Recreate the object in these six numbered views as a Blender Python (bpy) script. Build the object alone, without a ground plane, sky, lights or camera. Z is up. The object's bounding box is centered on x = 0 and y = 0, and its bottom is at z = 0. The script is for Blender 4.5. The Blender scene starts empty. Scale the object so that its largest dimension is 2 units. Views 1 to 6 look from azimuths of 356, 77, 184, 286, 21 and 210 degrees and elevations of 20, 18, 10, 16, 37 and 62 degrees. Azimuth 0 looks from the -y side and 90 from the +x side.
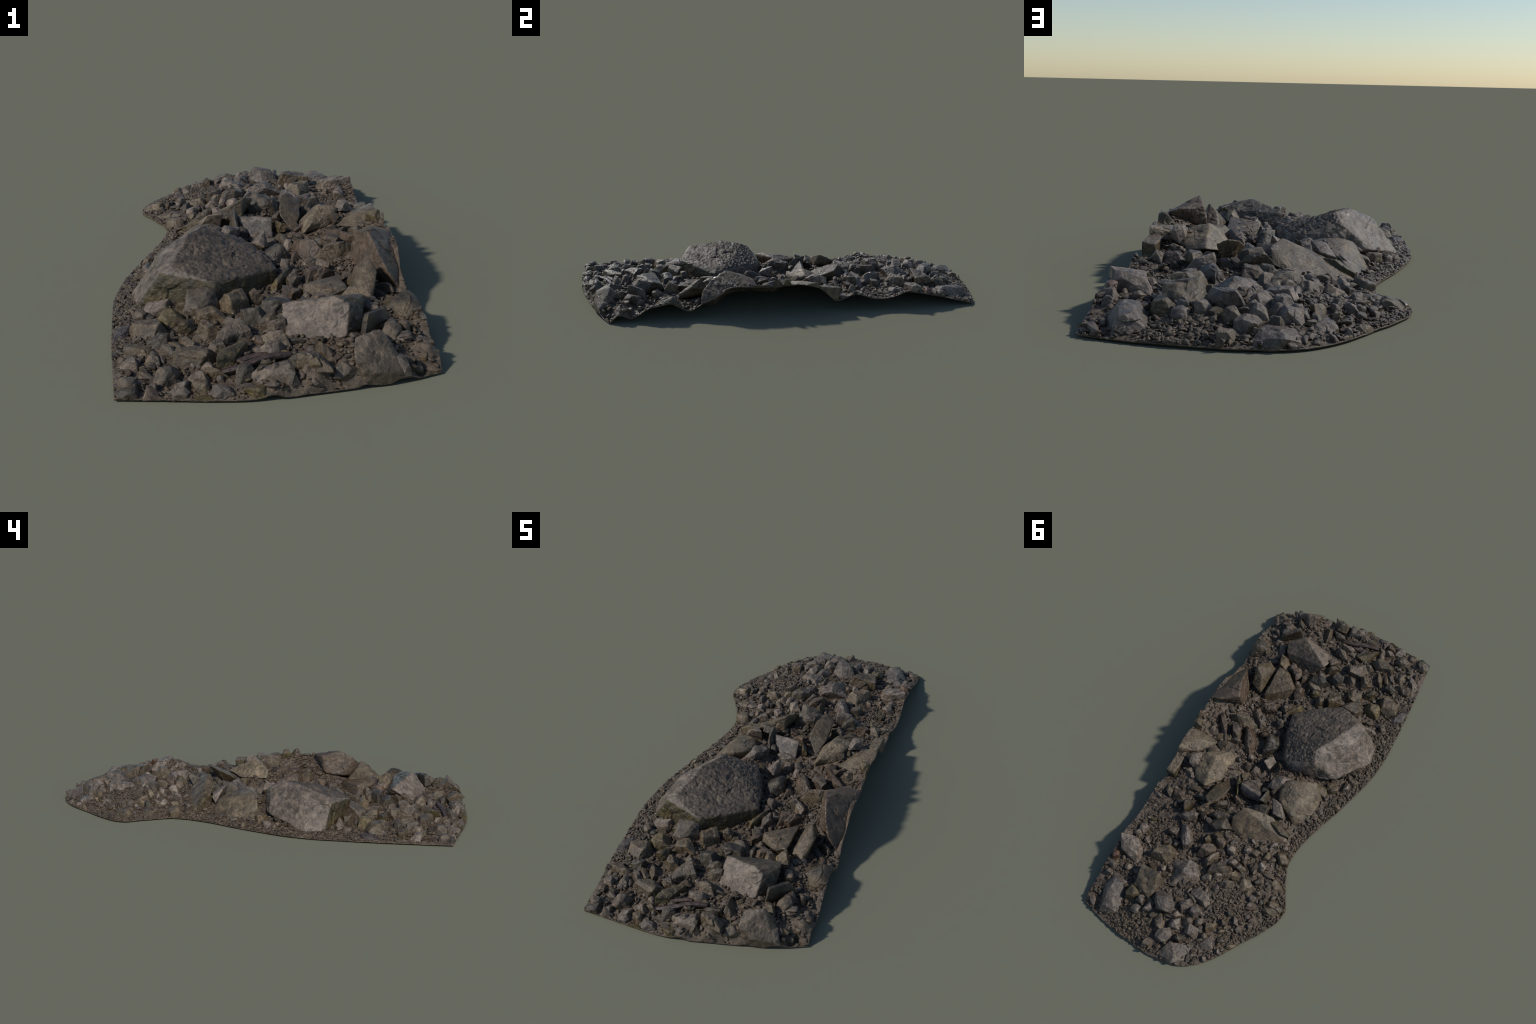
"""A strip of quarry rubble: a thin arched crust of gravel on which broken
stones of every size lie half sunk, one large boulder among them.
The crust is a four-sided patch between edge curves; its height is a smooth
surface through survey points.  Every stone is a polytope with rounded edges,
described by where its upper face lies, how long and wide it is and how it leans.
"""
import math
import numpy as np

# ----------------------------------------------------------------- ground plan
# edge curves of the crust (x, y), walked as front, right rim, back, left
FRONT = [(-.397, -.961), (-.30, -.972), (-.19, -.986), (-.09, -.995), (.01, -.990),
         (.10, -.975), (.155, -.966), (.235, -.951), (.32, -.935), (.40, -.904), (.428, -.893)]
RIM = [(.428, -.893), (.429, -.82), (.428, -.70), (.424, -.60), (.430, -.55), (.421, -.43),
       (.424, -.34), (.428, -.22), (.424, -.11), (.421, -.02), (.428, .04), (.418, .15), (.424, .27),
       (.430, .35), (.432, .46), (.430, .60), (.431, .75), (.434, .85), (.434, .925)]
BACK = [(-.386, .55), (-.378, .60), (-.36, .640), (-.325, .705), (-.288, .760), (-.25, .825),
        (-.214, .880), (-.175, .925), (-.131, .962), (-.09, .982), (-.045, .993), (.03, 1.0),
        (.062, 1.0), (.13, .993), (.206, .983), (.312, .964), (.434, .925)]
LEFT = [(-.397, -.961), (-.412, -.80), (-.426, -.63), (-.433, -.48), (-.437, -.36), (-.425, -.24),
        (-.405, -.15), (-.378, -.05), (-.36, .01), (-.333, .09), (-.31, .165), (-.292, .25),
        (-.289, .30), (-.292, .345), (-.310, .39), (-.332, .437), (-.360, .49), (-.381, .525), (-.386, .55)]
# height of the crust's lower edge along the right rim: (y, z)
RIM_Z = [(-.893, .010), (-.80, .020), (-.72, .055), (-.65, .092), (-.61, .083), (-.57, .055), (-.48, .040),
         (-.43, .080), (-.365, .135), (-.24, .150), (-.11, .142), (.02, .148), (.115, .142), (.140, .07),
         (.19, .054), (.235, .060), (.33, .090), (.385, .060), (.525, .060), (.57, .088), (.72, .058),
         (.81, .036), (.925, .006)]
# survey points on the crust between the stones: (x, y, z)
SURVEY = [(-.40, -.60, 0.012), (-.35, -.90, 0.014), (-.34, -.75, 0.024), (-.32, -.64, 0.024), (-.26, -.57, 0.020),
          (-.19, -.81, 0.026), (-.18, -.52, 0.036), (-.09, -.73, 0.044), (0., -.93, .042), (.14, -.89, .050),
          (.25, -.86, .066), (0., -.970, .030), (.10, -.955, .034), (.07, -.915, .042), (.20, -.932, .046), (.30, -.908, .048), (.385, -.872, .040), (.35, -.80, .060), (.39, -.86, 0.024), (.28, -.75, 0.054), (.38, -.66, 0.058), (.04, -.64, 0.054),
          (.24, -.57, .066), (.30, -.62, .076), (-.10, .02, .078), (.12, -.46, 0.044), (.23, -.37, 0.044), (-.05, -.50, 0.040), (.07, -.16, 0.044),
          (.18, -.12, .058), (.25, -.22, .064), (.01, -.03, 0.038), (.03, .12, 0.040), (.15, .19, 0.048),
          (.235, .09, .105), (.358, .04, .124), (.37, -.385, .055), (.36, -.12, .102), (.30, -.12, .080), (.38, -.26, .138), (.30, .07, .112), (.09, -.25, .062), (-.01, -.08, .060), (-.13, .146, 0.054), (.02, .22, 0.073),
          (.24, .32, 0.066), (.37, .23, 0.073), (.07, .33, 0.074), (.08, .57, 0.046), (.22, .57, 0.052),
          (.36, .62, 0.054), (.33, .85, 0.020), (.22, .72, 0.056), (.09, .79, 0.058), (-.03, .66, .060), (-.12, .62, .054),
          (-.04, .95, 0.016), (-.18, .53, .036), (-.29, .46, 0.016), (-.15, .85, 0.024), (-.05, .51, .056),
          (.01, .74, 0.050), (-.18, -.25, 0.048), (-.20, -.02, 0.038), (-.33, -.18, 0.020), (-.37, -.35, 0.014),
          (-.30, .02, 0.018), (-.24, .15, 0.022), (-.22, .30, 0.028), (-.05, .38, 0.050), (-.28, .62, 0.028),
          (-.20, .72, .032), (.12, .93, 0.026), (.22, .92, 0.022), (.40, -.50, 0.048), (.33, -.47, 0.048),
          (.16, -.30, 0.046), (.12, .44, 0.059), (.33, .45, 0.046)]


def polyline(points, n):
    """n points at even steps along a Catmull-Rom curve through the points."""
    p = np.array(points, float)
    q = np.vstack([2 * p[0] - p[1], p, 2 * p[-1] - p[-2]])
    t = np.linspace(0, 1, 12, endpoint=False)[:, None]
    out = []
    for i in range(1, len(q) - 2):
        a, b, c, d = q[i - 1], q[i], q[i + 1], q[i + 2]
        out.append(.5 * (2 * b + (c - a) * t + (2 * a - 5 * b + 4 * c - d) * t**2 + (3 * b - a - 3 * c + d) * t**3))
    out = np.vstack(out + [p[-1:]])
    s = np.r_[0, np.cumsum(np.linalg.norm(np.diff(out, axis=0), axis=1))]
    u = np.linspace(0, s[-1], n)
    return np.stack([np.interp(u, s, out[:, k]) for k in (0, 1)], 1)


def patch(nu, nv):
    """Coons patch between the four edges, nu points across and nv along."""
    f, k, l, r = polyline(FRONT, nu), polyline(BACK, nu), polyline(LEFT, nv), polyline(RIM, nv)
    u = np.linspace(0, 1, nu)[None, :, None]
    v = np.linspace(0, 1, nv)[:, None, None]
    return ((1 - v) * f[None] + v * k[None] + (1 - u) * l[:, None] + u * r[:, None]
            - (1 - u) * (1 - v) * f[0] - u * (1 - v) * f[-1] - (1 - u) * v * k[0] - u * v * k[-1])


OUTLINE = np.vstack([polyline(FRONT, 90)[:-1], polyline(RIM, 180)[:-1], polyline(BACK, 110)[::-1][:-1], polyline(LEFT, 160)[::-1][:-1]])


def inside(xy):
    """True for points inside the ground plan."""
    x, y = xy[:, 0, None], xy[:, 1, None]
    a, b = OUTLINE, np.roll(OUTLINE, -1, 0)
    cross = ((a[:, 1] > y) != (b[:, 1] > y)) & (x < (b[:, 0] - a[:, 0]) * (y - a[:, 1]) / (b[:, 1] - a[:, 1] + 1e-12) + a[:, 0])
    return cross.sum(1) % 2 == 1


def nearest_edge(xy):
    """Distance to the outline and the nearest point on it."""
    a, d = OUTLINE, np.roll(OUTLINE, -1, 0) - OUTLINE
    w = xy[:, None] - a[None]
    t = np.clip((w * d).sum(-1) / (d * d).sum(-1), 0, 1)
    q = a + t[..., None] * d
    dist = np.linalg.norm(xy[:, None] - q, axis=-1)
    i = dist.argmin(1)
    k = np.arange(len(xy))
    return dist[k, i], q[k, i]


def edge_height(q):
    """Height of the crust's edge at a point of the outline."""
    y, z = np.array(RIM_Z).T
    return np.where(q[:, 0] > .39, np.interp(q[:, 1], y, z), .0065)


def _kernel(r):
    return r


_sites = np.vstack([np.array(SURVEY)] + [np.column_stack([OUTLINE[::9], edge_height(OUTLINE[::9])])])
_S = _sites[:, :2]
_A = _kernel(np.sqrt(((_S[:, None] - _S[None])**2).sum(-1) + .0004))
_P = np.column_stack([np.ones(len(_S)), _S])
_M = np.block([[_A + .004 * np.eye(len(_S)), _P], [_P.T, np.zeros((3, 3))]])
_W = np.linalg.solve(_M, np.r_[_sites[:, 2], 0, 0, 0])


def bed(xy):
    """Height of the smooth crust under the stones."""
    xy = np.asarray(xy, float).reshape(-1, 2)
    out = np.empty(len(xy))
    for i in range(0, len(xy), 20000):
        c = xy[i:i + 20000]
        k = _kernel(np.sqrt(((c[:, None] - _S[None])**2).sum(-1) + .0004))
        out[i:i + 20000] = k @ _W[:-3] + _W[-3] + c @ _W[-2:]
    return np.maximum(out, .005)

import bpy
import bmesh
from mathutils import Vector

rng = np.random.default_rng(20240611)


# ------------------------------------------------------------------ noise tools
def _hash(ix, iy, iz, seed):
    h = (ix * 374761393 + iy * 668265263 + iz * 2147483647 + seed * 974634777) & 0xFFFFFFFF
    h = ((h ^ (h >> 13)) * 1274126177) & 0xFFFFFFFF
    h = ((h ^ (h >> 16)) * 2246822519) & 0xFFFFFFFF
    return h ^ (h >> 15)


def perlin(p, seed=0):
    """Gradient noise in about -1..1 at the rows of p."""
    i = np.floor(p).astype(np.int64)
    f = p - i
    u = f * f * f * (f * (f * 6 - 15) + 10)
    out = np.zeros(len(p))
    for dx in (0, 1):
        for dy in (0, 1):
            for dz in (0, 1):
                h = _hash(i[:, 0] + dx, i[:, 1] + dy, i[:, 2] + dz, seed)
                g = np.stack([(h & 1023) / 511.5 - 1, ((h >> 10) & 1023) / 511.5 - 1, ((h >> 20) & 1023) / 511.5 - 1], 1)
                w = (u[:, 0] if dx else 1 - u[:, 0]) * (u[:, 1] if dy else 1 - u[:, 1]) * (u[:, 2] if dz else 1 - u[:, 2])
                out += w * (g * (f - np.array([dx, dy, dz]))).sum(1)
    return out


def fbm(p, octaves=4, seed=0, gain=.5):
    out, a = np.zeros(len(p)), 1.
    for k in range(octaves):
        out += a * perlin(p * 2.03**k + 7.3 * k, seed + k)
        a *= gain
    return out


def cells(p, seed=0):
    """Cellular noise: distance to the nearest and second-nearest seed point."""
    i = np.floor(p).astype(np.int64)
    f1, f2 = np.full(len(p), 9.), np.full(len(p), 9.)
    for dx in (-1, 0, 1):
        for dy in (-1, 0, 1):
            for dz in (-1, 0, 1):
                h = _hash(i[:, 0] + dx, i[:, 1] + dy, i[:, 2] + dz, seed)
                c = i + np.array([dx, dy, dz]) + np.stack([(h & 1023), (h >> 10) & 1023, (h >> 20) & 1023], 1) / 1023.
                d = np.linalg.norm(c - p, axis=1)
                f2 = np.minimum(f2, np.maximum(f1, d))
                f1 = np.minimum(f1, d)
    return f1, f2


# -------------------------------------------------------------------- materials
def stone_material(name, light, mid, dark, stain=(.055, .042, .022), stain_amount=.35, rough=(.16, .54), scale=1., grain=.34, spread=.22):
    """Weathered stone: two tones in patches, fine grain, brown-green stains, damp glossy patches."""
    m = bpy.data.materials.new(name)
    m.use_nodes = True
    nt = m.node_tree
    N, L = nt.nodes, nt.links
    bsdf = N['Principled BSDF']
    co = N.new('ShaderNodeTexCoord')
    info = N.new('ShaderNodeObjectInfo')
    shift = N.new('ShaderNodeVectorMath')
    shift.operation = 'MULTIPLY_ADD'
    shift.inputs[1].default_value = (1, 1, 1)
    comb = N.new('ShaderNodeCombineXYZ')
    for k, f in enumerate((31., 17., 23.)):
        mul = N.new('ShaderNodeMath')
        mul.operation = 'MULTIPLY'
        mul.inputs[1].default_value = f
        L.new(info.outputs['Random'], mul.inputs[0])
        L.new(mul.outputs[0], comb.inputs[k])
    L.new(co.outputs['Object'], shift.inputs[0])
    L.new(comb.outputs[0], shift.inputs[2])

    def noise(sc, detail, r=.6, distortion=0.):
        n = N.new('ShaderNodeTexNoise')
        n.inputs['Scale'].default_value = sc * scale
        n.inputs['Detail'].default_value = detail
        n.inputs['Roughness'].default_value = r
        n.inputs['Distortion'].default_value = distortion
        L.new(shift.outputs[0], n.inputs['Vector'])
        return n.outputs['Fac']

    def ramp(src, stops):
        r = N.new('ShaderNodeValToRGB')
        e = r.color_ramp.elements
        while len(e) < len(stops):
            e.new(.5)
        for el, (pos, c) in zip(e, stops):
            el.position = pos
            el.color = (*c, 1) if len(c) == 3 else (c[0], c[0], c[0], 1)
        L.new(src, r.inputs['Fac'])
        return r.outputs['Color']

    def mix(fac, a, b, mode='MIX'):
        x = N.new('ShaderNodeMix')
        x.data_type = 'RGBA'
        x.blend_type = mode
        for sock, val in ((x.inputs['Factor'], fac), (x.inputs[6], a), (x.inputs[7], b)):
            if isinstance(val, (int, float)):
                sock.default_value = val
            elif isinstance(val, tuple):
                sock.default_value = (*val, 1)
            else:
                L.new(val, sock)
        return x.outputs[2]

    patches = ramp(noise(16, 6, .62, .6), [(.36, dark), (.5, mid), (.65, light)])
    fine = ramp(noise(150, 4, .7), [(.30, (1 - grain,) * 3), (.52, (1.,) * 3), (.72, (1 + grain,) * 3)])
    mottle = ramp(noise(48, 5, .66, .9), [(.36, (.66,) * 3), (.50, (1.,) * 3), (.66, (1.26,) * 3)])
    col = mix(1., mix(1., patches, fine, 'MULTIPLY'), mottle, 'MULTIPLY')
    smask = ramp(noise(9, 5, .65, .8), [(.50, (0.,)), (.66, (stain_amount,))])
    col = mix(smask, col, stain)
    damp = ramp(noise(24, 6, .7, 1.2), [(.42, (.60,)), (.53, (1.03,))])
    col = mix(1., col, damp, 'MULTIPLY')
    ochre = ramp(noise(31, 4, .6, 1.5), [(.60, (0.,)), (.72, (stain_amount,))])
    col = mix(ochre, col, (.125, .088, .042))
    specks = ramp(noise(260, 2, .5), [(.66, (0.,)), (.74, (.5,))])
    col = mix(specks, col, tuple(c * 1.45 for c in light))
    vary = N.new('ShaderNodeMapRange')
    vary.inputs['To Min'].default_value = 1 - spread
    vary.inputs['To Max'].default_value = 1 + spread
    L.new(info.outputs['Random'], vary.inputs['Value'])
    tint = N.new('ShaderNodeCombineColor')
    for k in range(3):
        L.new(vary.outputs[0], tint.inputs[k])
    col = mix(1., col, tint.outputs[0], 'MULTIPLY')
    L.new(col, bsdf.inputs['Base Color'])
    L.new(ramp(noise(14, 5, .6, .4), [(.40, (rough[0],)), (.56, (rough[1],))]), bsdf.inputs['Roughness'])
    bsdf.inputs['Specular IOR Level'].default_value = .5
    bump = N.new('ShaderNodeBump')
    bump.inputs['Strength'].default_value = .8
    bump.inputs['Distance'].default_value = .004
    L.new(noise(95, 8, .72), bump.inputs['Height'])
    L.new(bump.outputs['Normal'], bsdf.inputs['Normal'])
    return m


TONES = {
    'grey': stone_material('grey_stone', (0.163, 0.121, 0.081), (0.122, 0.090, 0.061), (0.076, 0.058, 0.040)),
    'ash': stone_material('ash_stone', (0.180, 0.140, 0.109), (0.139, 0.110, 0.086), (0.087, 0.072, 0.059), stain_amount=.15),
    'pale': stone_material('pale_stone', (0.208, 0.160, 0.120), (0.167, 0.128, 0.096), (0.112, 0.086, 0.064), stain_amount=.2),
    'sand': stone_material('sandy_stone', (0.203, 0.149, 0.091), (0.157, 0.116, 0.069), (0.103, 0.077, 0.048), stain_amount=.4),
    'tan': stone_material('tan_stone', (0.163, 0.117, 0.067), (0.122, 0.086, 0.049), (0.074, 0.055, 0.033), stain_amount=.5, rough=(.14, .50)),
    'olive': stone_material('olive_stone', (0.143, 0.105, 0.050), (0.100, 0.074, 0.033), (0.061, 0.046, 0.023), stain_amount=.6, rough=(.12, .46)),
    'brown': stone_material('brown_stone', (0.136, 0.090, 0.056), (0.100, 0.066, 0.042), (0.063, 0.044, 0.030)),
    'dark': stone_material('dark_stone', (0.102, 0.078, 0.051), (0.072, 0.056, 0.037), (0.046, 0.036, 0.027)),
    'slate': stone_material('slate_stone', (0.097, 0.072, 0.059), (0.072, 0.054, 0.046), (0.051, 0.037, 0.033), stain_amount=.1),
    'rust': stone_material('rusty_stone', (0.163, 0.080, 0.046), (0.126, 0.062, 0.036), (0.083, 0.045, 0.028)),
    'crust': stone_material('crusted_stone', (0.131, 0.098, 0.068), (0.097, 0.072, 0.051), (0.057, 0.044, 0.033), stain_amount=.15, rough=(.38, .68), grain=.45, scale=1.6),
    'moss': stone_material('algae_stone', (0.109, 0.079, 0.033), (0.070, 0.052, 0.022), (0.038, 0.030, 0.015), stain_amount=.6, rough=(.14, .5)),
    'gravel': stone_material('gravel_grit', (0.154, 0.111, 0.075), (0.108, 0.077, 0.051), (0.063, 0.047, 0.033), scale=2.2, grain=.4, spread=.1),
    'wood': stone_material('weathered_wood', (0.083, 0.051, 0.037), (0.057, 0.035, 0.027), (0.034, 0.021, 0.017), stain_amount=.1, scale=.9),
}

# ------------------------------------------------------------------- the object
root = bpy.data.objects.new('rubble_strip', None)
root.empty_display_size = .3
bpy.context.collection.objects.link(root)
root['label'] = 'curved strip of grey brown quarry rubble with one large boulder'
root['category'] = 'rock rubble'


def make_mesh(name, verts, faces, tones, index=None, smooth=True):
    me = bpy.data.meshes.new(name)
    faces = np.asarray(faces, np.int32)
    k = faces.shape[1]
    me.vertices.add(len(verts))
    me.vertices.foreach_set('co', np.ascontiguousarray(verts, np.float32).ravel())
    me.loops.add(faces.size)
    me.loops.foreach_set('vertex_index', faces.ravel())
    me.polygons.add(len(faces))
    me.polygons.foreach_set('loop_start', np.arange(0, faces.size, k, dtype=np.int32))
    me.polygons.foreach_set('loop_total', np.full(len(faces), k, np.int32))
    for t in tones:
        me.materials.append(TONES[t])
    if index is not None:
        me.polygons.foreach_set('material_index', np.asarray(index, np.int32))
    if smooth:
        me.polygons.foreach_set('use_smooth', np.ones(len(faces), bool))
    me.update(calc_edges=True)
    me.validate()
    return me


def add_part(name, me, at=(0, 0, 0), parent=None):
    ob = bpy.data.objects.new(name, me)
    bpy.context.collection.objects.link(ob)
    ob.location = at
    ob.parent = parent or root
    return ob


_spheres = {}


def sphere(level):
    if level not in _spheres:
        bm = bmesh.new()
        bmesh.ops.create_icosphere(bm, subdivisions=level, radius=1)
        v = np.array([p.co[:] for p in bm.verts])
        f = np.array([[q.index for q in t.verts] for t in bm.faces])
        bm.free()
        _spheres[level] = (v / np.linalg.norm(v, axis=1)[:, None], f)
    return _spheres[level]


def gauge(direction, normals, dist, sharp):
    """Radius of a rounded polytope along each direction, and the facet that bounds it."""
    q = np.maximum(direction @ normals.T, 0) / dist
    big = q.max(1)
    s = ((q / big[:, None])**sharp).sum(1)**(1. / sharp) * big
    return 1 / s, q.argmax(1)


def settle(v, sink=.006):
    """Sink what would lie below the crust and cut what would reach past its edge."""
    out = ~inside(v[:, :2])
    over = np.zeros(len(v))
    if out.any():
        over[out], v[out, :2] = nearest_edge(v[out, :2])
    floor = bed(v[:, :2]) - sink
    # past the edge the stone slopes down to the lip, as a broken edge does
    v[:, 2] = np.where(v[:, 2] > floor, floor + (v[:, 2] - floor) * np.clip(1 - over / .022, 0, 1), v[:, 2])
    v[:, 2] = np.maximum(v[:, 2], np.maximum(floor, .001))
    return v


def chips(p, seed):
    """Broken facets: every cell of a cellular pattern is tipped its own way."""
    i = np.floor(p).astype(np.int64)
    best, out = np.full(len(p), 9.), np.zeros(len(p))
    for dx in (-1, 0, 1):
        for dy in (-1, 0, 1):
            for dz in (-1, 0, 1):
                o = i + np.array([dx, dy, dz])
                h = _hash(o[:, 0], o[:, 1], o[:, 2], seed)
                c = o + np.stack([(h & 1023), (h >> 10) & 1023, (h >> 20) & 1023], 1) / 1023.
                g = _hash(o[:, 0], o[:, 1], o[:, 2], seed + 77)
                g = np.stack([(g & 1023), (g >> 10) & 1023, (g >> 20) & 1023], 1) / 511.5 - 1
                w = p - c
                d = np.linalg.norm(w, axis=1)
                near = d < best
                out = np.where(near, (w * g).sum(1), out)
                best = np.where(near, d, best)
    return out


def rough_up(v, size, seed, amount=1.):
    """Move the surface in and out: lumps, chipped facets and fine pitting."""
    c = v.mean(0)
    n = v - c
    n /= np.linalg.norm(n, axis=1)[:, None] + 1e-9
    p = v / size
    warp = p + .12 * np.stack([perlin(p * 3 + k, seed + k) for k in (31, 32, 33)], 1)
    d = .032 * fbm(p * 1.5, 3, seed) + .043 * chips(warp * 1.7, seed + 3) + .017 * chips(warp * 4.6, seed + 9)
    d += .012 * fbm(p * 8., 4, seed + 21, .6)
    return v + n * (d * size * amount)[:, None]


def mid_size(length, width):
    return math.sqrt(length * width)


PLACED = []


def stone(tone, x, y, rise, length, width, yaw, lean=None, thick=None, form='block', name='stone', level=None):
    """A stone whose upper face is centred `rise` above the crust at (x, y)."""
    seed = len(PLACED) * 13 + 101
    r = np.random.default_rng(seed)
    thick = thick or .85 * width
    z = bed((x, y))[0] + rise
    e = .02
    slope = np.array([bed((x - e, y))[0] - bed((x + e, y))[0], bed((x, y - e))[0] - bed((x, y + e))[0]]) / (2 * e)
    slope *= min(1., .45 / (np.linalg.norm(slope) + 1e-6))
    up = np.array([slope[0] * .7, slope[1] * .7, 1.])
    up[:2] += r.normal(0, .10, 2)
    if lean:
        a, t = math.radians(lean[0]), math.radians(lean[1])
        up = np.array([math.cos(a) * math.sin(t), math.sin(a) * math.sin(t), math.cos(t)])
    up /= np.linalg.norm(up)
    ax = np.array([math.cos(math.radians(yaw)), math.sin(math.radians(yaw)), 0])
    ax -= up * (ax @ up)
    ax /= np.linalg.norm(ax)
    frame = np.stack([ax, np.cross(up, ax), up])
    # facets: a ring of sides, a slightly tipped top, a few broken corners, a base
    k = r.integers(4, 7)
    ang = (np.arange(k) + r.uniform(-.33, .33, k)) * 2 * math.pi / k + r.uniform(0, 6.3)
    nrm = [np.stack([np.cos(ang), np.sin(ang), r.uniform(-.05, .55, k)], 1)]
    dst = [r.uniform(.74, 1.0, k)]
    nrm.append(np.array([[r.normal(0, .12), r.normal(0, .12), 1.], [0, 0, -1.]]))
    dst.append(np.array([.97, 1.]))
    j = r.integers(2, 5)
    a2 = r.uniform(0, 6.3, j)
    nrm.append(np.stack([np.cos(a2), np.sin(a2), r.uniform(.5, 1.4, j)], 1))
    dst.append(r.uniform(.80, 1.0, j))
    nrm = np.vstack(nrm)
    nrm /= np.linalg.norm(nrm, axis=1)[:, None]
    dst = np.concatenate(dst)
    level = level or (6 if length > .10 else 5 if length > .05 else 4)
    d, f = sphere(level)
    dd = d + .07 * np.stack([perlin(d * 1.6 + q, seed + q) for q in (1, 2, 3)], 1)
    dd /= np.linalg.norm(dd, axis=1)[:, None]
    rad, _ = gauge(dd, nrm, dst, 7 if form == 'round' else 60)
    half = np.array([length, width, thick]) * np.array([.74, .74, .60])
    v = d * rad[:, None]
    v[:, :2] /= np.abs(v[:, :2]).max(0)
    v *= half
    v = rough_up(v, mid_size(length, width), seed, 1.)
    centre = np.array([x, y, z]) - up * half[2] * .95
    v = settle(v @ frame + centre)
    at = np.array([x, y, z])
    ob = add_part(name, make_mesh(name, v - at, f, [tone]), at)
    PLACED.append((x, y, length / 2, width / 2, math.radians(yaw)))
    return ob


def hull_planes(corners):
    bm = bmesh.new()
    vs = [bm.verts.new(c) for c in corners]
    bmesh.ops.convex_hull(bm, input=vs)
    bmesh.ops.recalc_face_normals(bm, faces=bm.faces[:])
    c = np.mean(corners, 0)
    keep = []
    for fc in bm.faces:
        n = np.array(fc.normal[:])
        d = float(n @ (np.array(fc.verts[0].co[:]) - c))
        if d < 0:
            n, d = -n, -d
        if not any(n @ m > .995 and abs(d - e) < .004 for m, e in keep):
            keep.append((n, d))
    bm.free()
    return c, np.array([k[0] for k in keep]), np.maximum(np.array([k[1] for k in keep]), .004)


def corner_stone(name, tone, corners, skins=(), sharp=22, level=6, rough=1., crust=0.):
    """A large stone given by its corners; skins name the tone of facets that face a direction."""
    seed = len(PLACED) * 13 + 707
    corners = np.array(corners, float)
    c, nrm, dst = hull_planes(corners)
    ext = corners - c
    w, axes = np.linalg.eigh(ext.T @ ext / len(ext))
    d, f = sphere(level)
    d = (d * np.sqrt(w)) @ axes.T
    d /= np.linalg.norm(d, axis=1)[:, None]
    rad, facet = gauge(d, nrm, dst, sharp)
    size = float(np.prod(np.sqrt(w) * 3)**(1 / 3))
    rad = rad * 1.03
    v = c + d * rad[:, None]
    tones = [tone] + [s[1] for s in skins]
    of_facet = np.zeros(len(nrm), int)
    for i, (way, _, cosine) in enumerate(skins):
        way = np.array(way, float) / np.linalg.norm(way)
        of_facet[nrm @ way > cosine] = i + 1
    vid = of_facet[facet]
    v = rough_up(v, size * .55, seed, rough)
    if crust:
        # a skin of grit grown onto the crusted facets
        on = np.isin(np.array(tones), ['crust'])[vid]
        lump = fbm(v * 60, 4, seed + 3, .65)
        f1, _ = cells(v * 95, seed + 4)
        v[on, 2] += crust * (.8 * lump[on] + 1.2 * np.clip(.5 - f1[on], 0, 1))
    v = settle(v)
    # wobble the border between skins so that it does not follow the facet edge exactly
    fv = np.sort(vid[f], axis=1)[:, 1]
    at = c
    ob = add_part(name, make_mesh(name, v - at, f, tones, fv), at)
    a = math.atan2(axes[1, -1], axes[0, -1])
    PLACED.append((c[0], c[1], math.sqrt(w[-1]) * 1.5, math.sqrt(w[-2]) * 1.5, a))
    return ob


# ------------------------------------------------------------- the large stones
corner_stone('boulder', 'pale', [
    (-.292, -.418, .122), (-.362, -.40, .016), (-.143, -.472, .106), (-.13, -.50, .0), (-.180, -.118, .150),
    (-.205, -.245, .180), (-.283, -.133, .058), (-.388, -.31, .014), (-.285, -.27, .139), (-.335, -.33, .080), (-.091, -.073, .098), (-.040, -.085, .104), (.034, -.268, .104),
    (.056, -.338, .090), (.045, -.35, .0), (-.255, -.405, .138), (-.160, -.170, .172), (-.09, -.06, .03), (.005, -.12, .02)],
    skins=[((.35, -.1, 1), 'crust', .80), ((.1, -1, -.1), 'moss', .72), ((.3, 1, 0), 'grey', .85)], sharp=40, level=7, crust=.007)
corner_stone('stone', 'sand', [
    (-.165, -.010, .116), (-.228, -.062, .100), (-.262, -.08, .02), (-.27, .116, .010), (-.218, .170, .020),
    (-.188, .150, .080), (-.088, .0, .112), (-.115, .115, .094), (-.07, .05, .05), (-.28, .03, .010)], sharp=10)
corner_stone('stone', 'pale', [
    (-.091, .124, .122), (-.173, .177, .080), (-.14, .13, .118), (-.125, .185, .095), (-.10, .15, .05), (-.18, .16, .05)], level=5)
corner_stone('stone', 'tan', [
    (-.015, .232, .142), (-.131, .193, .087), (-.128, .235, .065), (.022, .290, .127), (-.065, .347, .045), (-.258, .255, .012),
    (.01, .33, .08), (-.02, .21, .08), (-.15, .30, .03), (-.20, .225, .035)], sharp=26)
corner_stone('stone', 'tan', [
    (.234, -.370, .074), (.238, -.536, .100), (.121, -.465, .088), (.120, -.440, .045), (.225, -.36, .03), (.23, -.53, .05),
    (.125, -.49, .06), (.195, -.545, .085)], sharp=30)
corner_stone('stone', 'tan', [
    (.311, -.450, .162), (.332, -.49, .125), (.30, -.56, .075), (.25, -.53, .07), (.26, -.38, .05), (.315, -.39, .09), (.28, -.43, .13), (.31, -.55, .06)], sharp=16)
corner_stone('stone', 'dark', [
    (.042, -.639, .104), (.177, -.714, .148), (.215, -.730, .132), (.195, -.780, .060), (.045, -.738, .052), (.262, -.667, .130), (.242, -.625, .112),
    (.10, -.60, .05), (.22, -.60, .05), (.25, -.73, .06), (.12, -.77, .048)],
    skins=[((-.35, -.75, .75), 'pale', .88)], sharp=40)
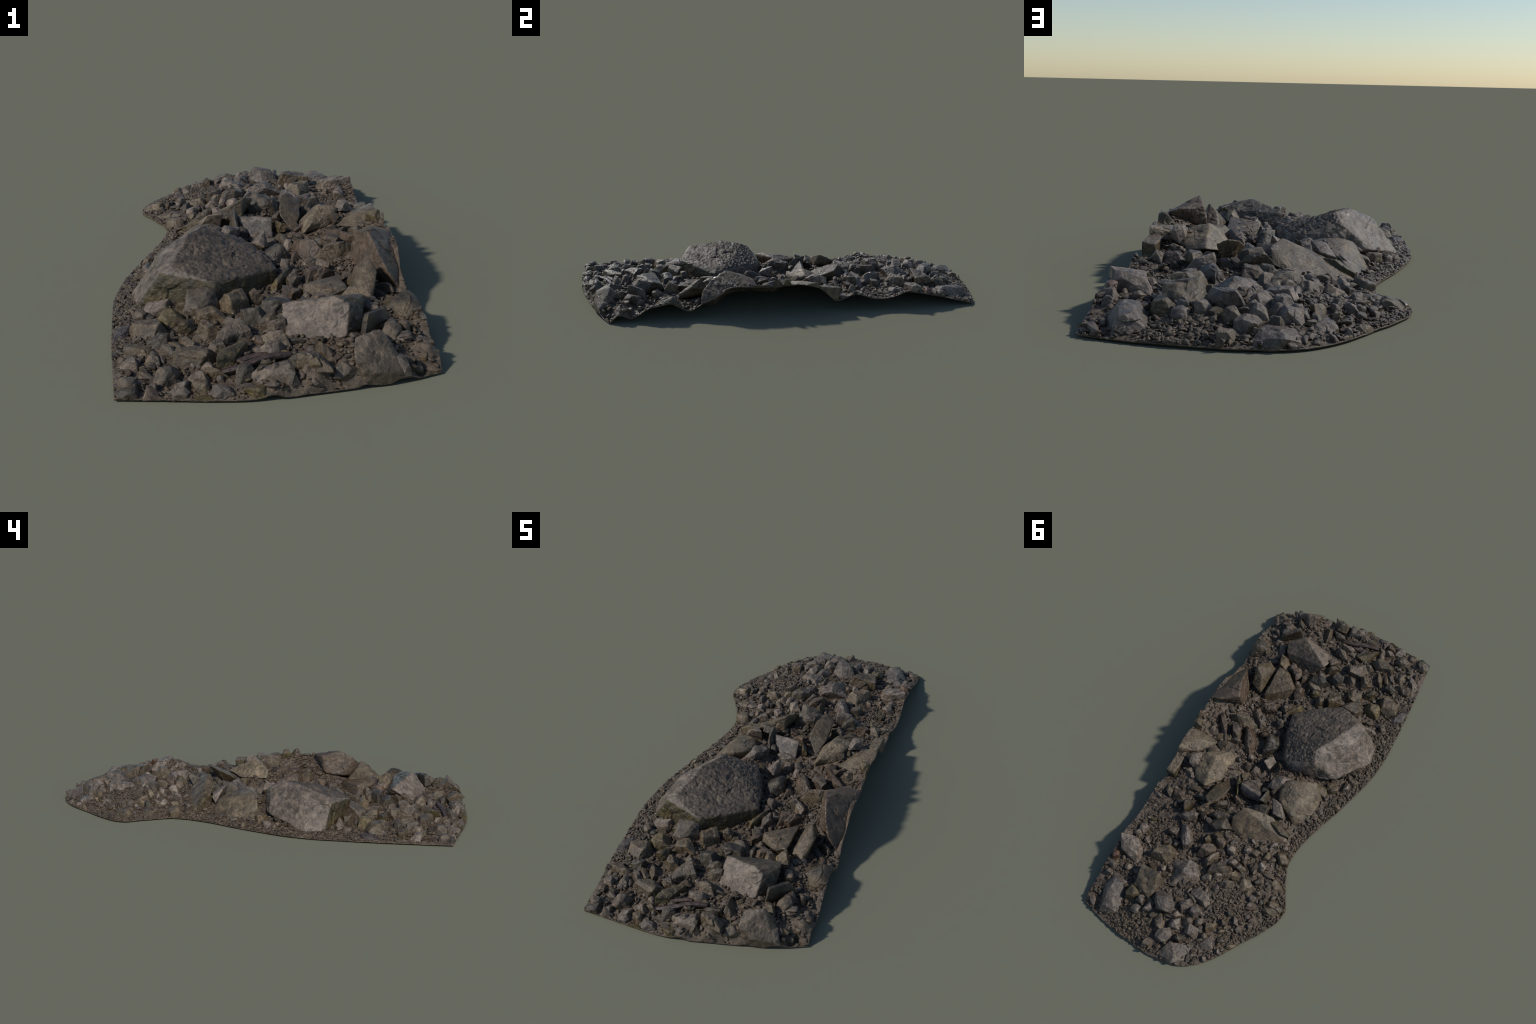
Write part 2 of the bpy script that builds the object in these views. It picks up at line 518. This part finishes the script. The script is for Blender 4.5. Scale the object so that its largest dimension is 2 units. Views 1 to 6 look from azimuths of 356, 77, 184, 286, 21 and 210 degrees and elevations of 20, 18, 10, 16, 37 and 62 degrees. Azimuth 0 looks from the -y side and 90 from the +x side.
corner_stone('stone', 'dark', [
    (.244, -.797, .070), (.254, -.783, .124), (.310, -.722, .113), (.335, -.717, .065), (.300, -.712, .110), (.245, -.768, .118),
    (.235, -.775, .06), (.32, -.70, .06)], level=5, sharp=34)
corner_stone('stone', 'sand', [
    (.432, .118, .128), (.432, .225, .118), (.428, .125, .048), (.428, .215, .050), (.375, .14, .115), (.38, .23, .11), (.37, .15, .05), (.38, .22, .05)], level=5, sharp=24)
corner_stone('stone', 'brown', [
    (.301, -.252, .169), (.330, -.335, .198), (.372, -.201, .168), (.433, -.195, .148), (.434, -.300, .120), (.432, -.421, .052),
    (.372, -.452, .108), (.345, -.40, .165), (.31, -.36, .08), (.29, -.27, .09), (.42, -.46, .04)], sharp=24)
corner_stone('stone', 'sand', [
    (.225, .214, .100), (.235, .080, .160), (.318, .127, .125), (.173, .006, .080), (.20, .00, .12), (.29, .19, .09), (.175, .14, .08), (.27, .03, .10), (.30, .08, .145)], sharp=20)
corner_stone('stone', 'sand', [
    (.425, .111, .150), (.284, -.013, .112), (.345, .085, .128), (.405, .000, .125), (.43, -.02, .135), (.37, -.04, .11), (.30, .05, .09), (.43, .13, .12), (.36, .03, .142)], sharp=20)
corner_stone('stone', 'tan', [
    (.154, .108, .050), (.146, .298, .145), (.112, .160, .098), (.118, .245, .132), (.182, .170, .090), (.186, .262, .120),
    (.170, .25, .06), (.150, .20, .04)], level=5, sharp=34)
corner_stone('stone', 'grey', [
    (.203, -.889, .109), (.268, -.875, .122), (.322, -.940, .020), (.192, -.940, .076), (.225, -.955, .004), (.30, -.86, .07), (.22, -.83, .06), (.29, -.955, .004), (.325, -.90, .04)], sharp=22)
corner_stone('stone', 'ash', [
    (.078, .120, .106), (-.038, .139, .108), (.078, .070, .052), (.015, .065, .048), (.072, .140, .085), (-.034, .155, .085), (-.02, .10, .07), (.05, .15, .04)],
    level=5, sharp=34)
corner_stone('stone', 'dark', [
    (-.045, .164, .130), (-.033, .066, .060), (-.064, .160, .122), (-.052, .070, .060), (-.030, .150, .080), (-.048, .100, .112), (-.07, .14, .05)],
    level=5, sharp=34)
corner_stone('stone', 'pale', [
    (-.004, -.066, .080), (.042, -.030, .111), (.036, -.100, .073), (.054, -.050, .060), (.008, -.018, .070), (.020, -.082, .090), (.02, -.05, .04)],
    level=5, sharp=34)

# ------------------------------------------------- stones that can be picked out
# stone(tone, x, y, rise above the crust, length, width, yaw in degrees)
def lay_stones():

    # near end, around the pale-faced block
    stone('tan', 0.240, -0.576, 0.048, 0.104, 0.064, -60, thick=.08)
    stone('tan', 0.379, -0.629, 0.029, 0.109, 0.107, -9, thick=.08, form='round')
    stone('grey', 0.286, -0.660, 0.030, 0.058, 0.031, -57)
    stone('pale', 0.319, -0.748, 0.035, 0.041, 0.044, 21)
    stone('grey', 0.320, -0.788, 0.035, 0.044, 0.044, 51)
    stone('tan', 0.266, -0.821, 0.030, 0.067, 0.032, -58)
    stone('tan', 0.134, -0.880, 0.023, 0.090, 0.041, -68, lean=(-90, 35), thick=.05)
    stone('grey', 0.086, -0.928, 0.036, 0.065, 0.049, 3)
    stone('pale', 0.002, -0.948, 0.018, 0.094, 0.056, -8, lean=(-90, 25), thick=.03)
    stone('pale', -0.006, -0.822, 0.032, 0.062, 0.035, 13)
    stone('olive', -0.107, -0.831, 0.032, 0.105, 0.042, 53)
    stone('grey', -0.098, -0.721, 0.042, 0.119, 0.080, 13)
    stone('tan', -0.194, -0.817, 0.038, 0.101, 0.068, -7)
    stone('grey', -0.139, -0.776, 0.032, 0.051, 0.041, -11)
    stone('grey', -0.192, -0.917, 0.023, 0.051, 0.037, -12)
    stone('pale', -0.238, -0.944, 0.018, 0.044, 0.029, 77)
    stone('grey', -0.267, -0.895, 0.032, 0.084, 0.057, 51)
    stone('dark', -0.369, -0.941, 0.016, 0.064, 0.049, 14)
    stone('tan', -0.220, -0.736, 0.023, 0.080, 0.024, -61)
    stone('tan', -0.243, -0.759, 0.023, 0.065, 0.027, -52)
    stone('grey', -0.265, -0.779, 0.026, 0.059, 0.036, -55)
    stone('grey', -0.304, -0.801, 0.023, 0.051, 0.032, 84)
    stone('tan', -0.344, -0.744, 0.020, 0.077, 0.057, -34)
    stone('dark', -0.287, -0.713, 0.032, 0.066, 0.047, 5)
    stone('tan', -0.319, -0.624, 0.033, 0.116, 0.101, -24)
    stone('olive', -0.264, -0.571, 0.041, 0.088, 0.094, -11)
    stone('grey', -0.180, -0.521, 0.046, 0.100, 0.090, 43)
    stone('slate', -0.399, -0.599, 0.013, 0.093, 0.046, 74, thick=.012)
    stone('tan', -0.082, -0.512, 0.050, 0.080, 0.085, -2)
    stone('tan', -0.021, -0.480, 0.038, 0.060, 0.052, 72)
    stone('dark', -0.041, -0.629, 0.038, 0.074, 0.086, -6)
    stone('dark', 0.034, -0.577, 0.043, 0.097, 0.062, 10)
    stone('grey', 0.047, -0.533, 0.035, 0.077, 0.045, -9)
    stone('olive', 0.025, -0.505, 0.028, 0.040, 0.029, 21)
    stone('grey', -0.106, -0.658, 0.031, 0.054, 0.035, -34)
    stone('tan', -0.169, -0.680, 0.039, 0.062, 0.058, 24)
    stone('grey', 0.023, -0.706, 0.030, 0.055, 0.032, 40)
    stone('tan', 0.007, -0.670, 0.032, 0.059, 0.037, 39)
    stone('brown', 0.146, -0.553, 0.036, 0.057, 0.048, 29)
    stone('grey', 0.185, -0.574, 0.035, 0.052, 0.044, -18)
    stone('brown', 0.169, -0.331, 0.038, 0.093, 0.051, 38)
    stone('grey', 0.100, -0.368, 0.037, 0.093, 0.047, 74)
    stone('olive', 0.065, -0.367, 0.029, 0.088, 0.029, 62)
    stone('grey', 0.126, -0.508, 0.029, 0.033, 0.031, 47)
    stone('brown', 0.099, -0.472, 0.033, 0.051, 0.040, 59)
    stone('tan', -0.159, -0.584, 0.036, 0.093, 0.050, -5)
    stone('grey', 0.012, -0.772, 0.035, 0.084, 0.044, -23)
    stone('olive', -0.216, -0.632, 0.031, 0.056, 0.045, 56)
    stone('tan', -0.285, -0.494, 0.019, 0.061, 0.025, 19)
    stone('grey', -0.350, -0.503, 0.023, 0.043, 0.040, 1)
    stone('pale', -0.304, -0.454, 0.025, 0.067, 0.040, 2)
    stone('tan', -0.234, -0.481, 0.025, 0.040, 0.030, 14)
    stone('grey', 0.188, -0.259, 0.028, 0.069, 0.027, -26, lean=(-30, 40))
    stone('pale', 0.087, -0.272, 0.033, 0.030, 0.040, 29)
    stone('grey', 0.364, -0.740, 0.030, 0.043, 0.032, -3)
    stone('tan', 0.394, -0.846, -0.017, 0.064, 0.050, 49)
    stone('grey', 0.002, -0.938, 0.026, 0.039, 0.023, -57)
    stone('pale', -0.363, -0.815, 0.023, 0.058, 0.038, -37)
    stone('grey', 0.037, -0.947, 0.026, 0.051, 0.028, -90)
    stone('tan', -0.156, -0.903, 0.022, 0.060, 0.030, -27)
    stone('grey', -0.307, -0.945, 0.020, 0.043, 0.036, 59)
    stone('pale', -0.168, -0.869, 0.021, 0.034, 0.026, -11)
    stone('pale', -0.148, -0.959, 0.015, 0.026, 0.022, -32)
    stone('dark', 0.072, -0.878, 0.029, 0.071, 0.032, 1)
    stone('dark', 0.109, -0.555, 0.027, 0.044, 0.025, 65)
    stone('brown', 0.358, -0.455, 0.028, 0.057, 0.027, -42)

    # middle, around the boulder
    stone('sand', 0.250, -0.195, 0.047, 0.153, 0.083, 7, thick=.05)
    stone('brown', 0.371, -0.139, 0.009, 0.061, 0.047, -55)
    stone('brown', 0.291, -0.089, 0.035, 0.126, 0.040, -50)
    stone('brown', 0.246, -0.126, 0.047, 0.084, 0.047, -60)
    stone('grey', 0.334, -0.068, 0.021, 0.085, 0.040, -53)
    stone('brown', 0.171, -0.104, 0.040, 0.160, 0.072, -60)
    stone('dark', 0.072, -0.141, 0.057, 0.147, 0.093, 68, form='round')
    stone('dark', 0.223, -0.082, 0.025, 0.061, 0.037, 19)
    stone('grey', 0.274, -0.037, 0.014, 0.040, 0.033, -1)
    stone('pale', 0.326, 0.134, 0.051, 0.064, 0.043, 76)
    stone('olive', 0.098, 0.116, 0.046, 0.113, 0.021, -64, thick=.03)
    stone('pale', 0.039, 0.065, 0.026, 0.095, 0.056, 8)
    stone('pale', -0.060, 0.026, 0.036, 0.106, 0.055, 55)
    stone('grey', 0.106, 0.006, 0.032, 0.036, 0.037, -4)
    stone('grey', 0.064, -0.000, 0.025, 0.066, 0.061, 3)
    stone('dark', -0.069, 0.169, 0.046, 0.084, 0.047, -21, lean=(-80, 40))
    stone('olive', -0.191, 0.225, 0.035, 0.106, 0.032, -11, lean=(150, 30), thick=.03)
    stone('dark', 0.063, 0.367, 0.046, 0.090, 0.060, 20, lean=(90, 40))
    stone('tan', 0.239, 0.324, 0.044, 0.075, 0.068, 66)
    stone('pale', 0.209, 0.374, 0.041, 0.086, 0.045, 26)
    stone('grey', 0.084, 0.300, 0.047, 0.099, 0.049, 21)
    stone('brown', 0.154, 0.337, 0.029, 0.061, 0.031, -35)
    stone('tan', -0.294, -0.089, 0.030, 0.057, 0.055, -1)
    stone('pale', -0.349, -0.130, 0.024, 0.042, 0.043, 22)
    stone('dark', 0.210, 0.260, 0.033, 0.054, 0.040, 9)
    stone('grey', 0.184, -0.247, 0.031, 0.085, 0.035, -43)
    stone('brown', 0.182, -0.332, 0.036, 0.096, 0.046, 29)
    stone('grey', -0.120, 0.059, 0.029, 0.059, 0.043, -22)
    stone('brown', 0.127, -0.173, 0.029, 0.039, 0.029, 59)
    stone('pale', 0.119, -0.041, 0.028, 0.030, 0.029, 38)
    stone('tan', -0.342, -0.021, 0.015, 0.038, 0.028, 22)
    stone('grey', 0.331, 0.175, 0.014, 0.034, 0.038, 62)
    stone('brown', 0.403, 0.138, 0.014, 0.055, 0.024, 55)
    stone('tan', -0.265, -0.055, 0.021, 0.061, 0.034, -38)
    stone('grey', 0.427, -0.089, 0.034, 0.066, 0.041, -8)
    stone('olive', 0.401, -0.040, 0.034, 0.056, 0.040, -16)
    stone('dark', -0.023, 0.089, 0.032, 0.040, 0.037, 49)
    stone('brown', 0.065, 0.182, 0.027, 0.045, 0.025, -26)
    stone('grey', 0.002, -0.177, 0.027, 0.073, 0.026, -41)
    stone('dark', 0.116, 0.242, 0.028, 0.061, 0.028, 51)
    stone('brown', 0.314, 0.298, 0.031, 0.055, 0.035, -2)
    stone('grey', 0.353, 0.309, 0.030, 0.054, 0.033, -31)
    stone('brown', -0.162, 0.199, 0.021, 0.055, 0.026, -13)
    stone('grey', -0.365, -0.173, 0.018, 0.038, 0.028, -1)

    # far end
    stone('pale', 0.080, 0.587, 0.042, 0.143, 0.124, 1, thick=.05)
    stone('sand', 0.222, 0.576, 0.044, 0.135, 0.088, 41)
    stone('pale', 0.365, 0.624, 0.044, 0.126, 0.061, -12, thick=.04)
    stone('ash', 0.328, 0.850, 0.042, 0.157, 0.087, -79, thick=.04)
    stone('sand', 0.219, 0.719, 0.042, 0.114, 0.095, -80)
    stone('olive', 0.248, 0.802, 0.034, 0.065, 0.066, 54)
    stone('ash', 0.100, 0.789, 0.041, 0.123, 0.073, -26)
    stone('pale', -0.031, 0.674, 0.024, 0.116, 0.065, -24)
    stone('pale', 0.007, 0.737, 0.035, 0.050, 0.051, 50)
    stone('ash', -0.043, 0.749, 0.032, 0.062, 0.051, 46)
    stone('ash', 0.003, 0.841, 0.032, 0.061, 0.050, 42)
    stone('grey', -0.047, 0.794, 0.026, 0.048, 0.036, 29)
    stone('pale', -0.087, 0.778, 0.024, 0.049, 0.032, 45)
    stone('pale', -0.084, 0.828, 0.028, 0.055, 0.044, 10)
    stone('tan', -0.139, 0.771, 0.030, 0.056, 0.050, 63)
    stone('pale', 0.022, 0.902, 0.029, 0.066, 0.050, 57)
    stone('pale', -0.039, 0.951, 0.020, 0.108, 0.084, 7, thick=.03)
    stone('pale', -0.155, 0.845, 0.012, 0.080, 0.058, 55)
    stone('grey', 0.066, 0.861, 0.027, 0.091, 0.039, -58)
    stone('sand', -0.175, 0.529, 0.020, 0.071, 0.068, 21)
    stone('tan', -0.294, 0.458, 0.009, 0.079, 0.074, -4)
    stone('pale', -0.203, 0.417, 0.027, 0.037, 0.045, 44)
    stone('grey', -0.043, 0.518, 0.040, 0.088, 0.052, 29)
    stone('grey', 0.021, 0.497, 0.032, 0.074, 0.038, 64)
    stone('pale', -0.042, 0.420, 0.034, 0.053, 0.041, -18)
    stone('brown', 0.051, 0.467, 0.038, 0.076, 0.051, 32)
    stone('olive', 0.077, 0.429, 0.034, 0.037, 0.041, 14)
    stone('grey', 0.020, 0.411, 0.034, 0.050, 0.041, -14)
    stone('ash', 0.169, 0.471, 0.041, 0.103, 0.059, -66)
    stone('grey', 0.237, 0.457, 0.031, 0.039, 0.034, 68)
    stone('pale', 0.366, 0.514, 0.029, 0.043, 0.044, 15)
    stone('pale', 0.372, 0.551, 0.022, 0.042, 0.028, 1)
    stone('pale', 0.398, 0.730, 0.025, 0.050, 0.035, -30)
    stone('pale', 0.398, 0.903, 0.016, 0.062, 0.024, -52)
    stone('tan', -0.261, 0.335, 0.028, 0.050, 0.057, 65)
    stone('tan', -0.197, 0.361, 0.022, 0.038, 0.032, -89)
    stone('sand', -0.097, 0.524, 0.023, 0.062, 0.031, 33)
    stone('pale', -0.049, 0.551, 0.022, 0.040, 0.028, 25)
    stone('grey', 0.031, 0.644, 0.022, 0.065, 0.028, 50)
    stone('grey', -0.007, 0.702, 0.021, 0.053, 0.026, -23)
    stone('ash', 0.197, 0.817, 0.026, 0.035, 0.037, 36)
    stone('ash', 0.197, 0.859, 0.026, 0.038, 0.040, 57)
    stone('ash', 0.146, 0.834, 0.030, 0.041, 0.047, 49)
    stone('grey', 0.018, 0.803, 0.026, 0.056, 0.036, 33)
    stone('pale', -0.225, 0.703, 0.022, 0.054, 0.035, -20)
    stone('dark', -0.042, 0.883, 0.030, 0.060, 0.053, 25)
    stone('grey', 0.066, 0.957, 0.022, 0.052, 0.041, 39)
    stone('tan', -0.344, 0.554, 0.025, 0.069, 0.050, 1)
    stone('grey', -0.105, 0.563, 0.028, 0.061, 0.042, 29)
    stone('dark', -0.218, 0.490, 0.023, 0.036, 0.036, -13)
    stone('pale', -0.238, 0.569, 0.022, 0.028, 0.032, 9)
    stone('tan', -0.332, 0.581, 0.022, 0.061, 0.041, 7)
    stone('ash', 0.394, 0.767, 0.024, 0.027, 0.031, 39)
    stone('rust', 0.403, 0.686, 0.027, 0.032, 0.039, 46)
    stone('pale', 0.326, 0.554, 0.020, 0.025, 0.024, 6)
    stone('grey', -0.117, 0.472, 0.024, 0.056, 0.032, -8)
    stone('tan', -0.121, 0.440, 0.021, 0.033, 0.025, -18)
    stone('grey', -0.155, 0.437, 0.019, 0.031, 0.023, -85)
    stone('grey', -0.182, 0.453, 0.018, 0.033, 0.023, 88)
    stone('pale', -0.105, 0.379, 0.023, 0.036, 0.029, 36)
    stone('tan', -0.141, 0.371, 0.022, 0.033, 0.028, -7)
    stone('grey', -0.164, 0.344, 0.022, 0.041, 0.029, 22)
    stone('pale', -0.078, 0.462, 0.026, 0.041, 0.024, 42)
    stone('tan', -0.286, 0.543, 0.019, 0.029, 0.032, -11)
    stone('pale', -0.312, 0.522, 0.016, 0.029, 0.027, -24)
    stone('grey', -0.246, 0.535, 0.019, 0.029, 0.027, -11)
    stone('grey', -0.135, 0.821, 0.021, 0.027, 0.032, 48)
    stone('ash', -0.105, 0.801, 0.020, 0.026, 0.026, -3)
    stone('dark', -0.187, 0.680, 0.022, 0.026, 0.027, 39)
    stone('tan', -0.188, 0.768, 0.020, 0.030, 0.031, 2)
    stone('brown', -0.182, 0.728, 0.022, 0.033, 0.032, 53)
    stone('sand', -0.257, 0.799, 0.014, 0.056, 0.027, 38)
    stone('pale', -0.218, 0.844, 0.014, 0.026, 0.026, -2)
    stone('grey', 0.004, 0.926, 0.016, 0.021, 0.023, 68)
    stone('grey', 0.391, 0.620, 0.023, 0.039, 0.030, 58)
    stone('grey', 0.330, 0.709, 0.020, 0.028, 0.024, 49)
    stone('pale', -0.011, 0.587, 0.022, 0.045, 0.028, 41)
    stone('pale', 0.181, 0.645, 0.024, 0.031, 0.032, 1)
    stone('grey', 0.157, 0.625, 0.022, 0.027, 0.029, 39)
    stone('grey', 0.064, 0.637, 0.022, 0.051, 0.027, -84)

    # front slope
    stone('olive', -0.047, -0.990, 0.017, 0.072, 0.047, 4, lean=(-90, 45))
    stone('tan', 0.077, -0.942, 0.029, 0.096, 0.047, -34, lean=(-90, 45))
    stone('grey', 0.174, -0.944, 0.023, 0.054, 0.061, -0, lean=(-90, 45))
    stone('grey', 0.363, -0.894, 0.015, 0.064, 0.045, -50, lean=(-80, 40))
    stone('ash', 0.324, -0.924, 0.024, 0.081, 0.037, -52, lean=(-60, 35))
    stone('pale', -0.137, -0.979, 0.017, 0.063, 0.034, -15, lean=(-90, 30))
    stone('olive', -0.184, -0.995, 0.015, 0.050, 0.027, 10, lean=(-90, 30))
    stone('pale', -0.238, -0.969, 0.016, 0.059, 0.037, -0, lean=(-100, 25))
    stone('tan', -0.183, -0.953, 0.023, 0.046, 0.037, -21)
    stone('dark', -0.079, -0.918, 0.027, 0.055, 0.034, 41)
    stone('tan', 0.087, -0.922, 0.028, 0.077, 0.040, -13)
    stone('grey', -0.366, -0.923, 0.028, 0.037, 0.053, 55)


lay_stones()

# --------------------------------------------------------- the two bits of wood


def stick(x, y, length, width, yaw, rise):
    n, m = 60, 20
    t = np.linspace(-1, 1, n)
    a = np.linspace(0, 2 * math.pi, m, endpoint=False)
    T, A = np.meshgrid(t, a, indexing='ij')
    rad = width / 2 * (1 - .35 * np.abs(T)**3) * (1 + .12 * np.cos(5 * A + 2 * T) + .06 * np.cos(9 * A))
    p = np.stack([T * length / 2, rad * np.cos(A), .7 * rad * np.sin(A)], -1).reshape(-1, 3)
    p[:, 1] += .004 * np.sin(p[:, 0] * 40)
    p += .0016 * np.stack([fbm(p * np.array([30, 160, 160]), 3, s) for s in (3, 5, 7)], 1)
    c, s = math.cos(math.radians(yaw)), math.sin(math.radians(yaw))
    v = np.stack([p[:, 0] * c - p[:, 1] * s + x, p[:, 0] * s + p[:, 1] * c + y, p[:, 2]], 1)
    v[:, 2] += bed(v[:, :2]) + rise
    i, j = np.meshgrid(np.arange(n - 1), np.arange(m), indexing='ij')
    q = np.stack([i * m + j, (i + 1) * m + j, (i + 1) * m + (j + 1) % m, i * m + (j + 1) % m], -1).reshape(-1, 4)
    f = np.vstack([q[:, [0, 2, 1]], q[:, [0, 3, 2]]] + [np.array([[e, e + k, e + k + 1] for k in range(1, m - 1)]) for e in (0, (n - 1) * m)])
    at = np.array([x, y, float(bed((x, y))[0])])
    add_part('stick', make_mesh('stick', v - at, f, ['wood']), at)


stick(-.045, -.880, .190, .022, 18, .012)
stick(-.055, -.852, .080, .020, 8, .008)

# ------------------------------------------------------------------- the crust
NU, NV = 220, 500
plan = patch(NU, NV)
flat = plan.reshape(-1, 2)
top = bed(flat)
p3 = np.column_stack([flat, top])
u = np.minimum(np.arange(NU), np.arange(NU)[::-1])[None, :] / 6.
w = np.minimum(np.arange(NV), np.arange(NV)[::-1])[:, None] / 6.
fade = np.clip(np.minimum(u, w), 0, 1).ravel()
f1, f2 = cells(p3 * 62, 3)
g1, g2 = cells(p3 * 34 + 5, 4)
relief = .0050 * np.clip(f2 - f1, 0, .6) + .0080 * np.clip(g2 - g1, 0, .5) + .005 * fbm(p3 * 20, 4, 8) - .004
p3[:, 2] += relief * (.6 + .4 * fade)
under = np.column_stack([flat, np.maximum(top - .005, .002)])
i, j = np.meshgrid(np.arange(NV - 1), np.arange(NU - 1), indexing='ij')
q = np.stack([i * NU + j, i * NU + j + 1, (i + 1) * NU + j + 1, (i + 1) * NU + j], -1).reshape(-1, 4)
n0 = NU * NV
loop = np.concatenate([np.arange(NU), np.arange(2 * NU - 1, n0, NU), np.arange(n0 - 2, n0 - NU - 1, -1), np.arange(n0 - 2 * NU, 0, -NU)])
nxt = np.roll(loop, -1)
side = np.stack([loop, loop + n0, nxt + n0, nxt], -1)
crust_faces = np.vstack([q, q[:, ::-1] + n0, side])
add_part('gravel_bed', make_mesh('gravel_bed', np.vstack([p3, under]), crust_faces, ['gravel']))

# ---------------------------------------------------------------- loose gravel


def covered(xy, shrink=.72):
    """True where a placed stone hides the crust."""
    hit = np.zeros(len(xy), bool)
    for x, y, a, b, t in PLACED:
        c, s = math.cos(t), math.sin(t)
        d = xy - np.array([x, y])
        hit |= ((d[:, 0] * c + d[:, 1] * s) / a)**2 + ((-d[:, 0] * s + d[:, 1] * c) / b)**2 < shrink**2
    return hit


# hollows filled with fine grit only: (x, y, radius)
GRIT = [(.19, .915, .085), (-.17, .65, .075), (.34, .70, .040), (.31, .49, .055), (.15, -.26, .03)]


def gritty(xy):
    """True in the grit-filled hollows and along the low left margin."""
    hit = np.zeros(len(xy), bool)
    for x, y, rad in GRIT:
        hit |= np.hypot(xy[:, 0] - x, xy[:, 1] - y) < rad
    return hit | ((xy[:, 0] < -.2) & (bed(xy) < .017) & (xy[:, 1] > -.7))


def scatter(n, r, where='all'):
    m = n * (12 if where == 'grit' else 3)
    xy = np.column_stack([r.uniform(-.44, .44, m), r.uniform(-1, 1, m)])
    xy = xy[inside(xy)]
    if where != 'all':
        g = gritty(xy)
        xy = xy[g if where == 'grit' else ~g]
    return xy[~covered(xy)][:n]


def pebble_shapes(count, level, r):
    d, f = sphere(level)
    shapes = []
    for k in range(count):
        nrm = r.normal(size=(7, 3))
        nrm /= np.linalg.norm(nrm, axis=1)[:, None]
        rad, _ = gauge(d, np.vstack([nrm, -nrm[:4]]), r.uniform(.66, 1., 11), 40)
        shapes.append(d * np.minimum(rad, 1.5)[:, None] * (1 + .10 * fbm(d * 2.2, 2, k))[:, None])
    return shapes, f


def spin(r):
    """Random rotation, mostly about the vertical."""
    a = r.uniform(0, 2 * math.pi)
    t, b = r.normal(0, .35), r.uniform(0, 2 * math.pi)
    ca, sa, ct, st, cb, sb = math.cos(a), math.sin(a), math.cos(t), math.sin(t), math.cos(b), math.sin(b)
    za = np.array([[ca, -sa, 0], [sa, ca, 0], [0, 0, 1]])
    zb = np.array([[cb, -sb, 0], [sb, cb, 0], [0, 0, 1]])
    return zb @ np.array([[1, 0, 0], [0, ct, -st], [0, st, ct]]) @ za


def gravel(name, count, lo, hi, tones, level, r, where='all'):
    """A layer of small stones joined into one part."""
    shapes, f = pebble_shapes(24, level, r)
    xy = scatter(count, r, where)
    z = bed(xy)
    size = lo * (hi / lo)**(r.random(len(xy))**1.7)
    dist, _ = nearest_edge(xy) if len(xy) < 4000 else (np.concatenate([nearest_edge(c)[0] for c in np.array_split(xy, 12)]), None)
    vs, fs, idx = [], [], []
    for k in range(len(xy)):
        s = size[k]
        p = shapes[r.integers(24)] * s * r.uniform([.85, .5, .35], [1.6, 1.0, .7])
        p = p @ spin(r).T + np.array([xy[k, 0], xy[k, 1], z[k] + .15 * s + .001])
        p[:, 2] = np.maximum(p[:, 2], .001)
        if dist[k] < 1.6 * s:
            p = settle(p, .003)
        vs.append(p)
        fs.append(f + k * len(p))
        idx.append(np.full(len(f), r.integers(len(tones))))
    ob = add_part(name, make_mesh(name, np.vstack(vs), np.vstack(fs), tones, np.concatenate(idx), level > 2))
    ob['kind'] = 'stuff'


def loose_stones(count, lo, hi, r):
    """Fist-sized stones in the gaps, each an object of its own, sharing a few meshes."""
    shapes, f = pebble_shapes(16, 4, r)
    tones = ['grey', 'pale', 'tan', 'grey', 'brown', 'ash', 'olive', 'dark', 'sand', 'grey', 'tan', 'pale', 'grey', 'brown', 'tan', 'ash']
    meshes = [make_mesh('stone', rough_up(s, 1.4, 60 + i, .9), f, [tones[i]]) for i, s in enumerate(shapes)]
    done = 0
    while done < count:
        xy = scatter(1, r, 'open')
        if not len(xy):
            continue
        s = lo * (hi / lo)**(r.random()**1.3)
        if nearest_edge(xy)[0][0] < 1.2 * s:
            continue
        ob = add_part('stone', meshes[r.integers(len(meshes))], (xy[0, 0], xy[0, 1], bed(xy)[0] + .35 * s))
        ob.scale = tuple(s * r.uniform([1.0, .7, .55], [1.4, 1.0, .8]))
        ob.rotation_euler = (r.normal(0, .35), r.normal(0, .35), r.uniform(0, 6.28))
        PLACED.append((xy[0, 0], xy[0, 1], s, s, 0.))
        done += 1


loose_stones(72, .012, .022, np.random.default_rng(5))
gravel('gravel', 900, .0075, .018, ['grey', 'tan', 'pale', 'brown', 'grey', 'dark'], 3, np.random.default_rng(6), 'open')
gravel('gravel', 5000, .0030, .0075, ['gravel', 'grey', 'gravel', 'tan', 'brown'], 2, np.random.default_rng(7))
gravel('gravel', 2200, .0040, .0095, ['gravel', 'brown', 'gravel', 'tan', 'grey'], 2, np.random.default_rng(8), 'grit')
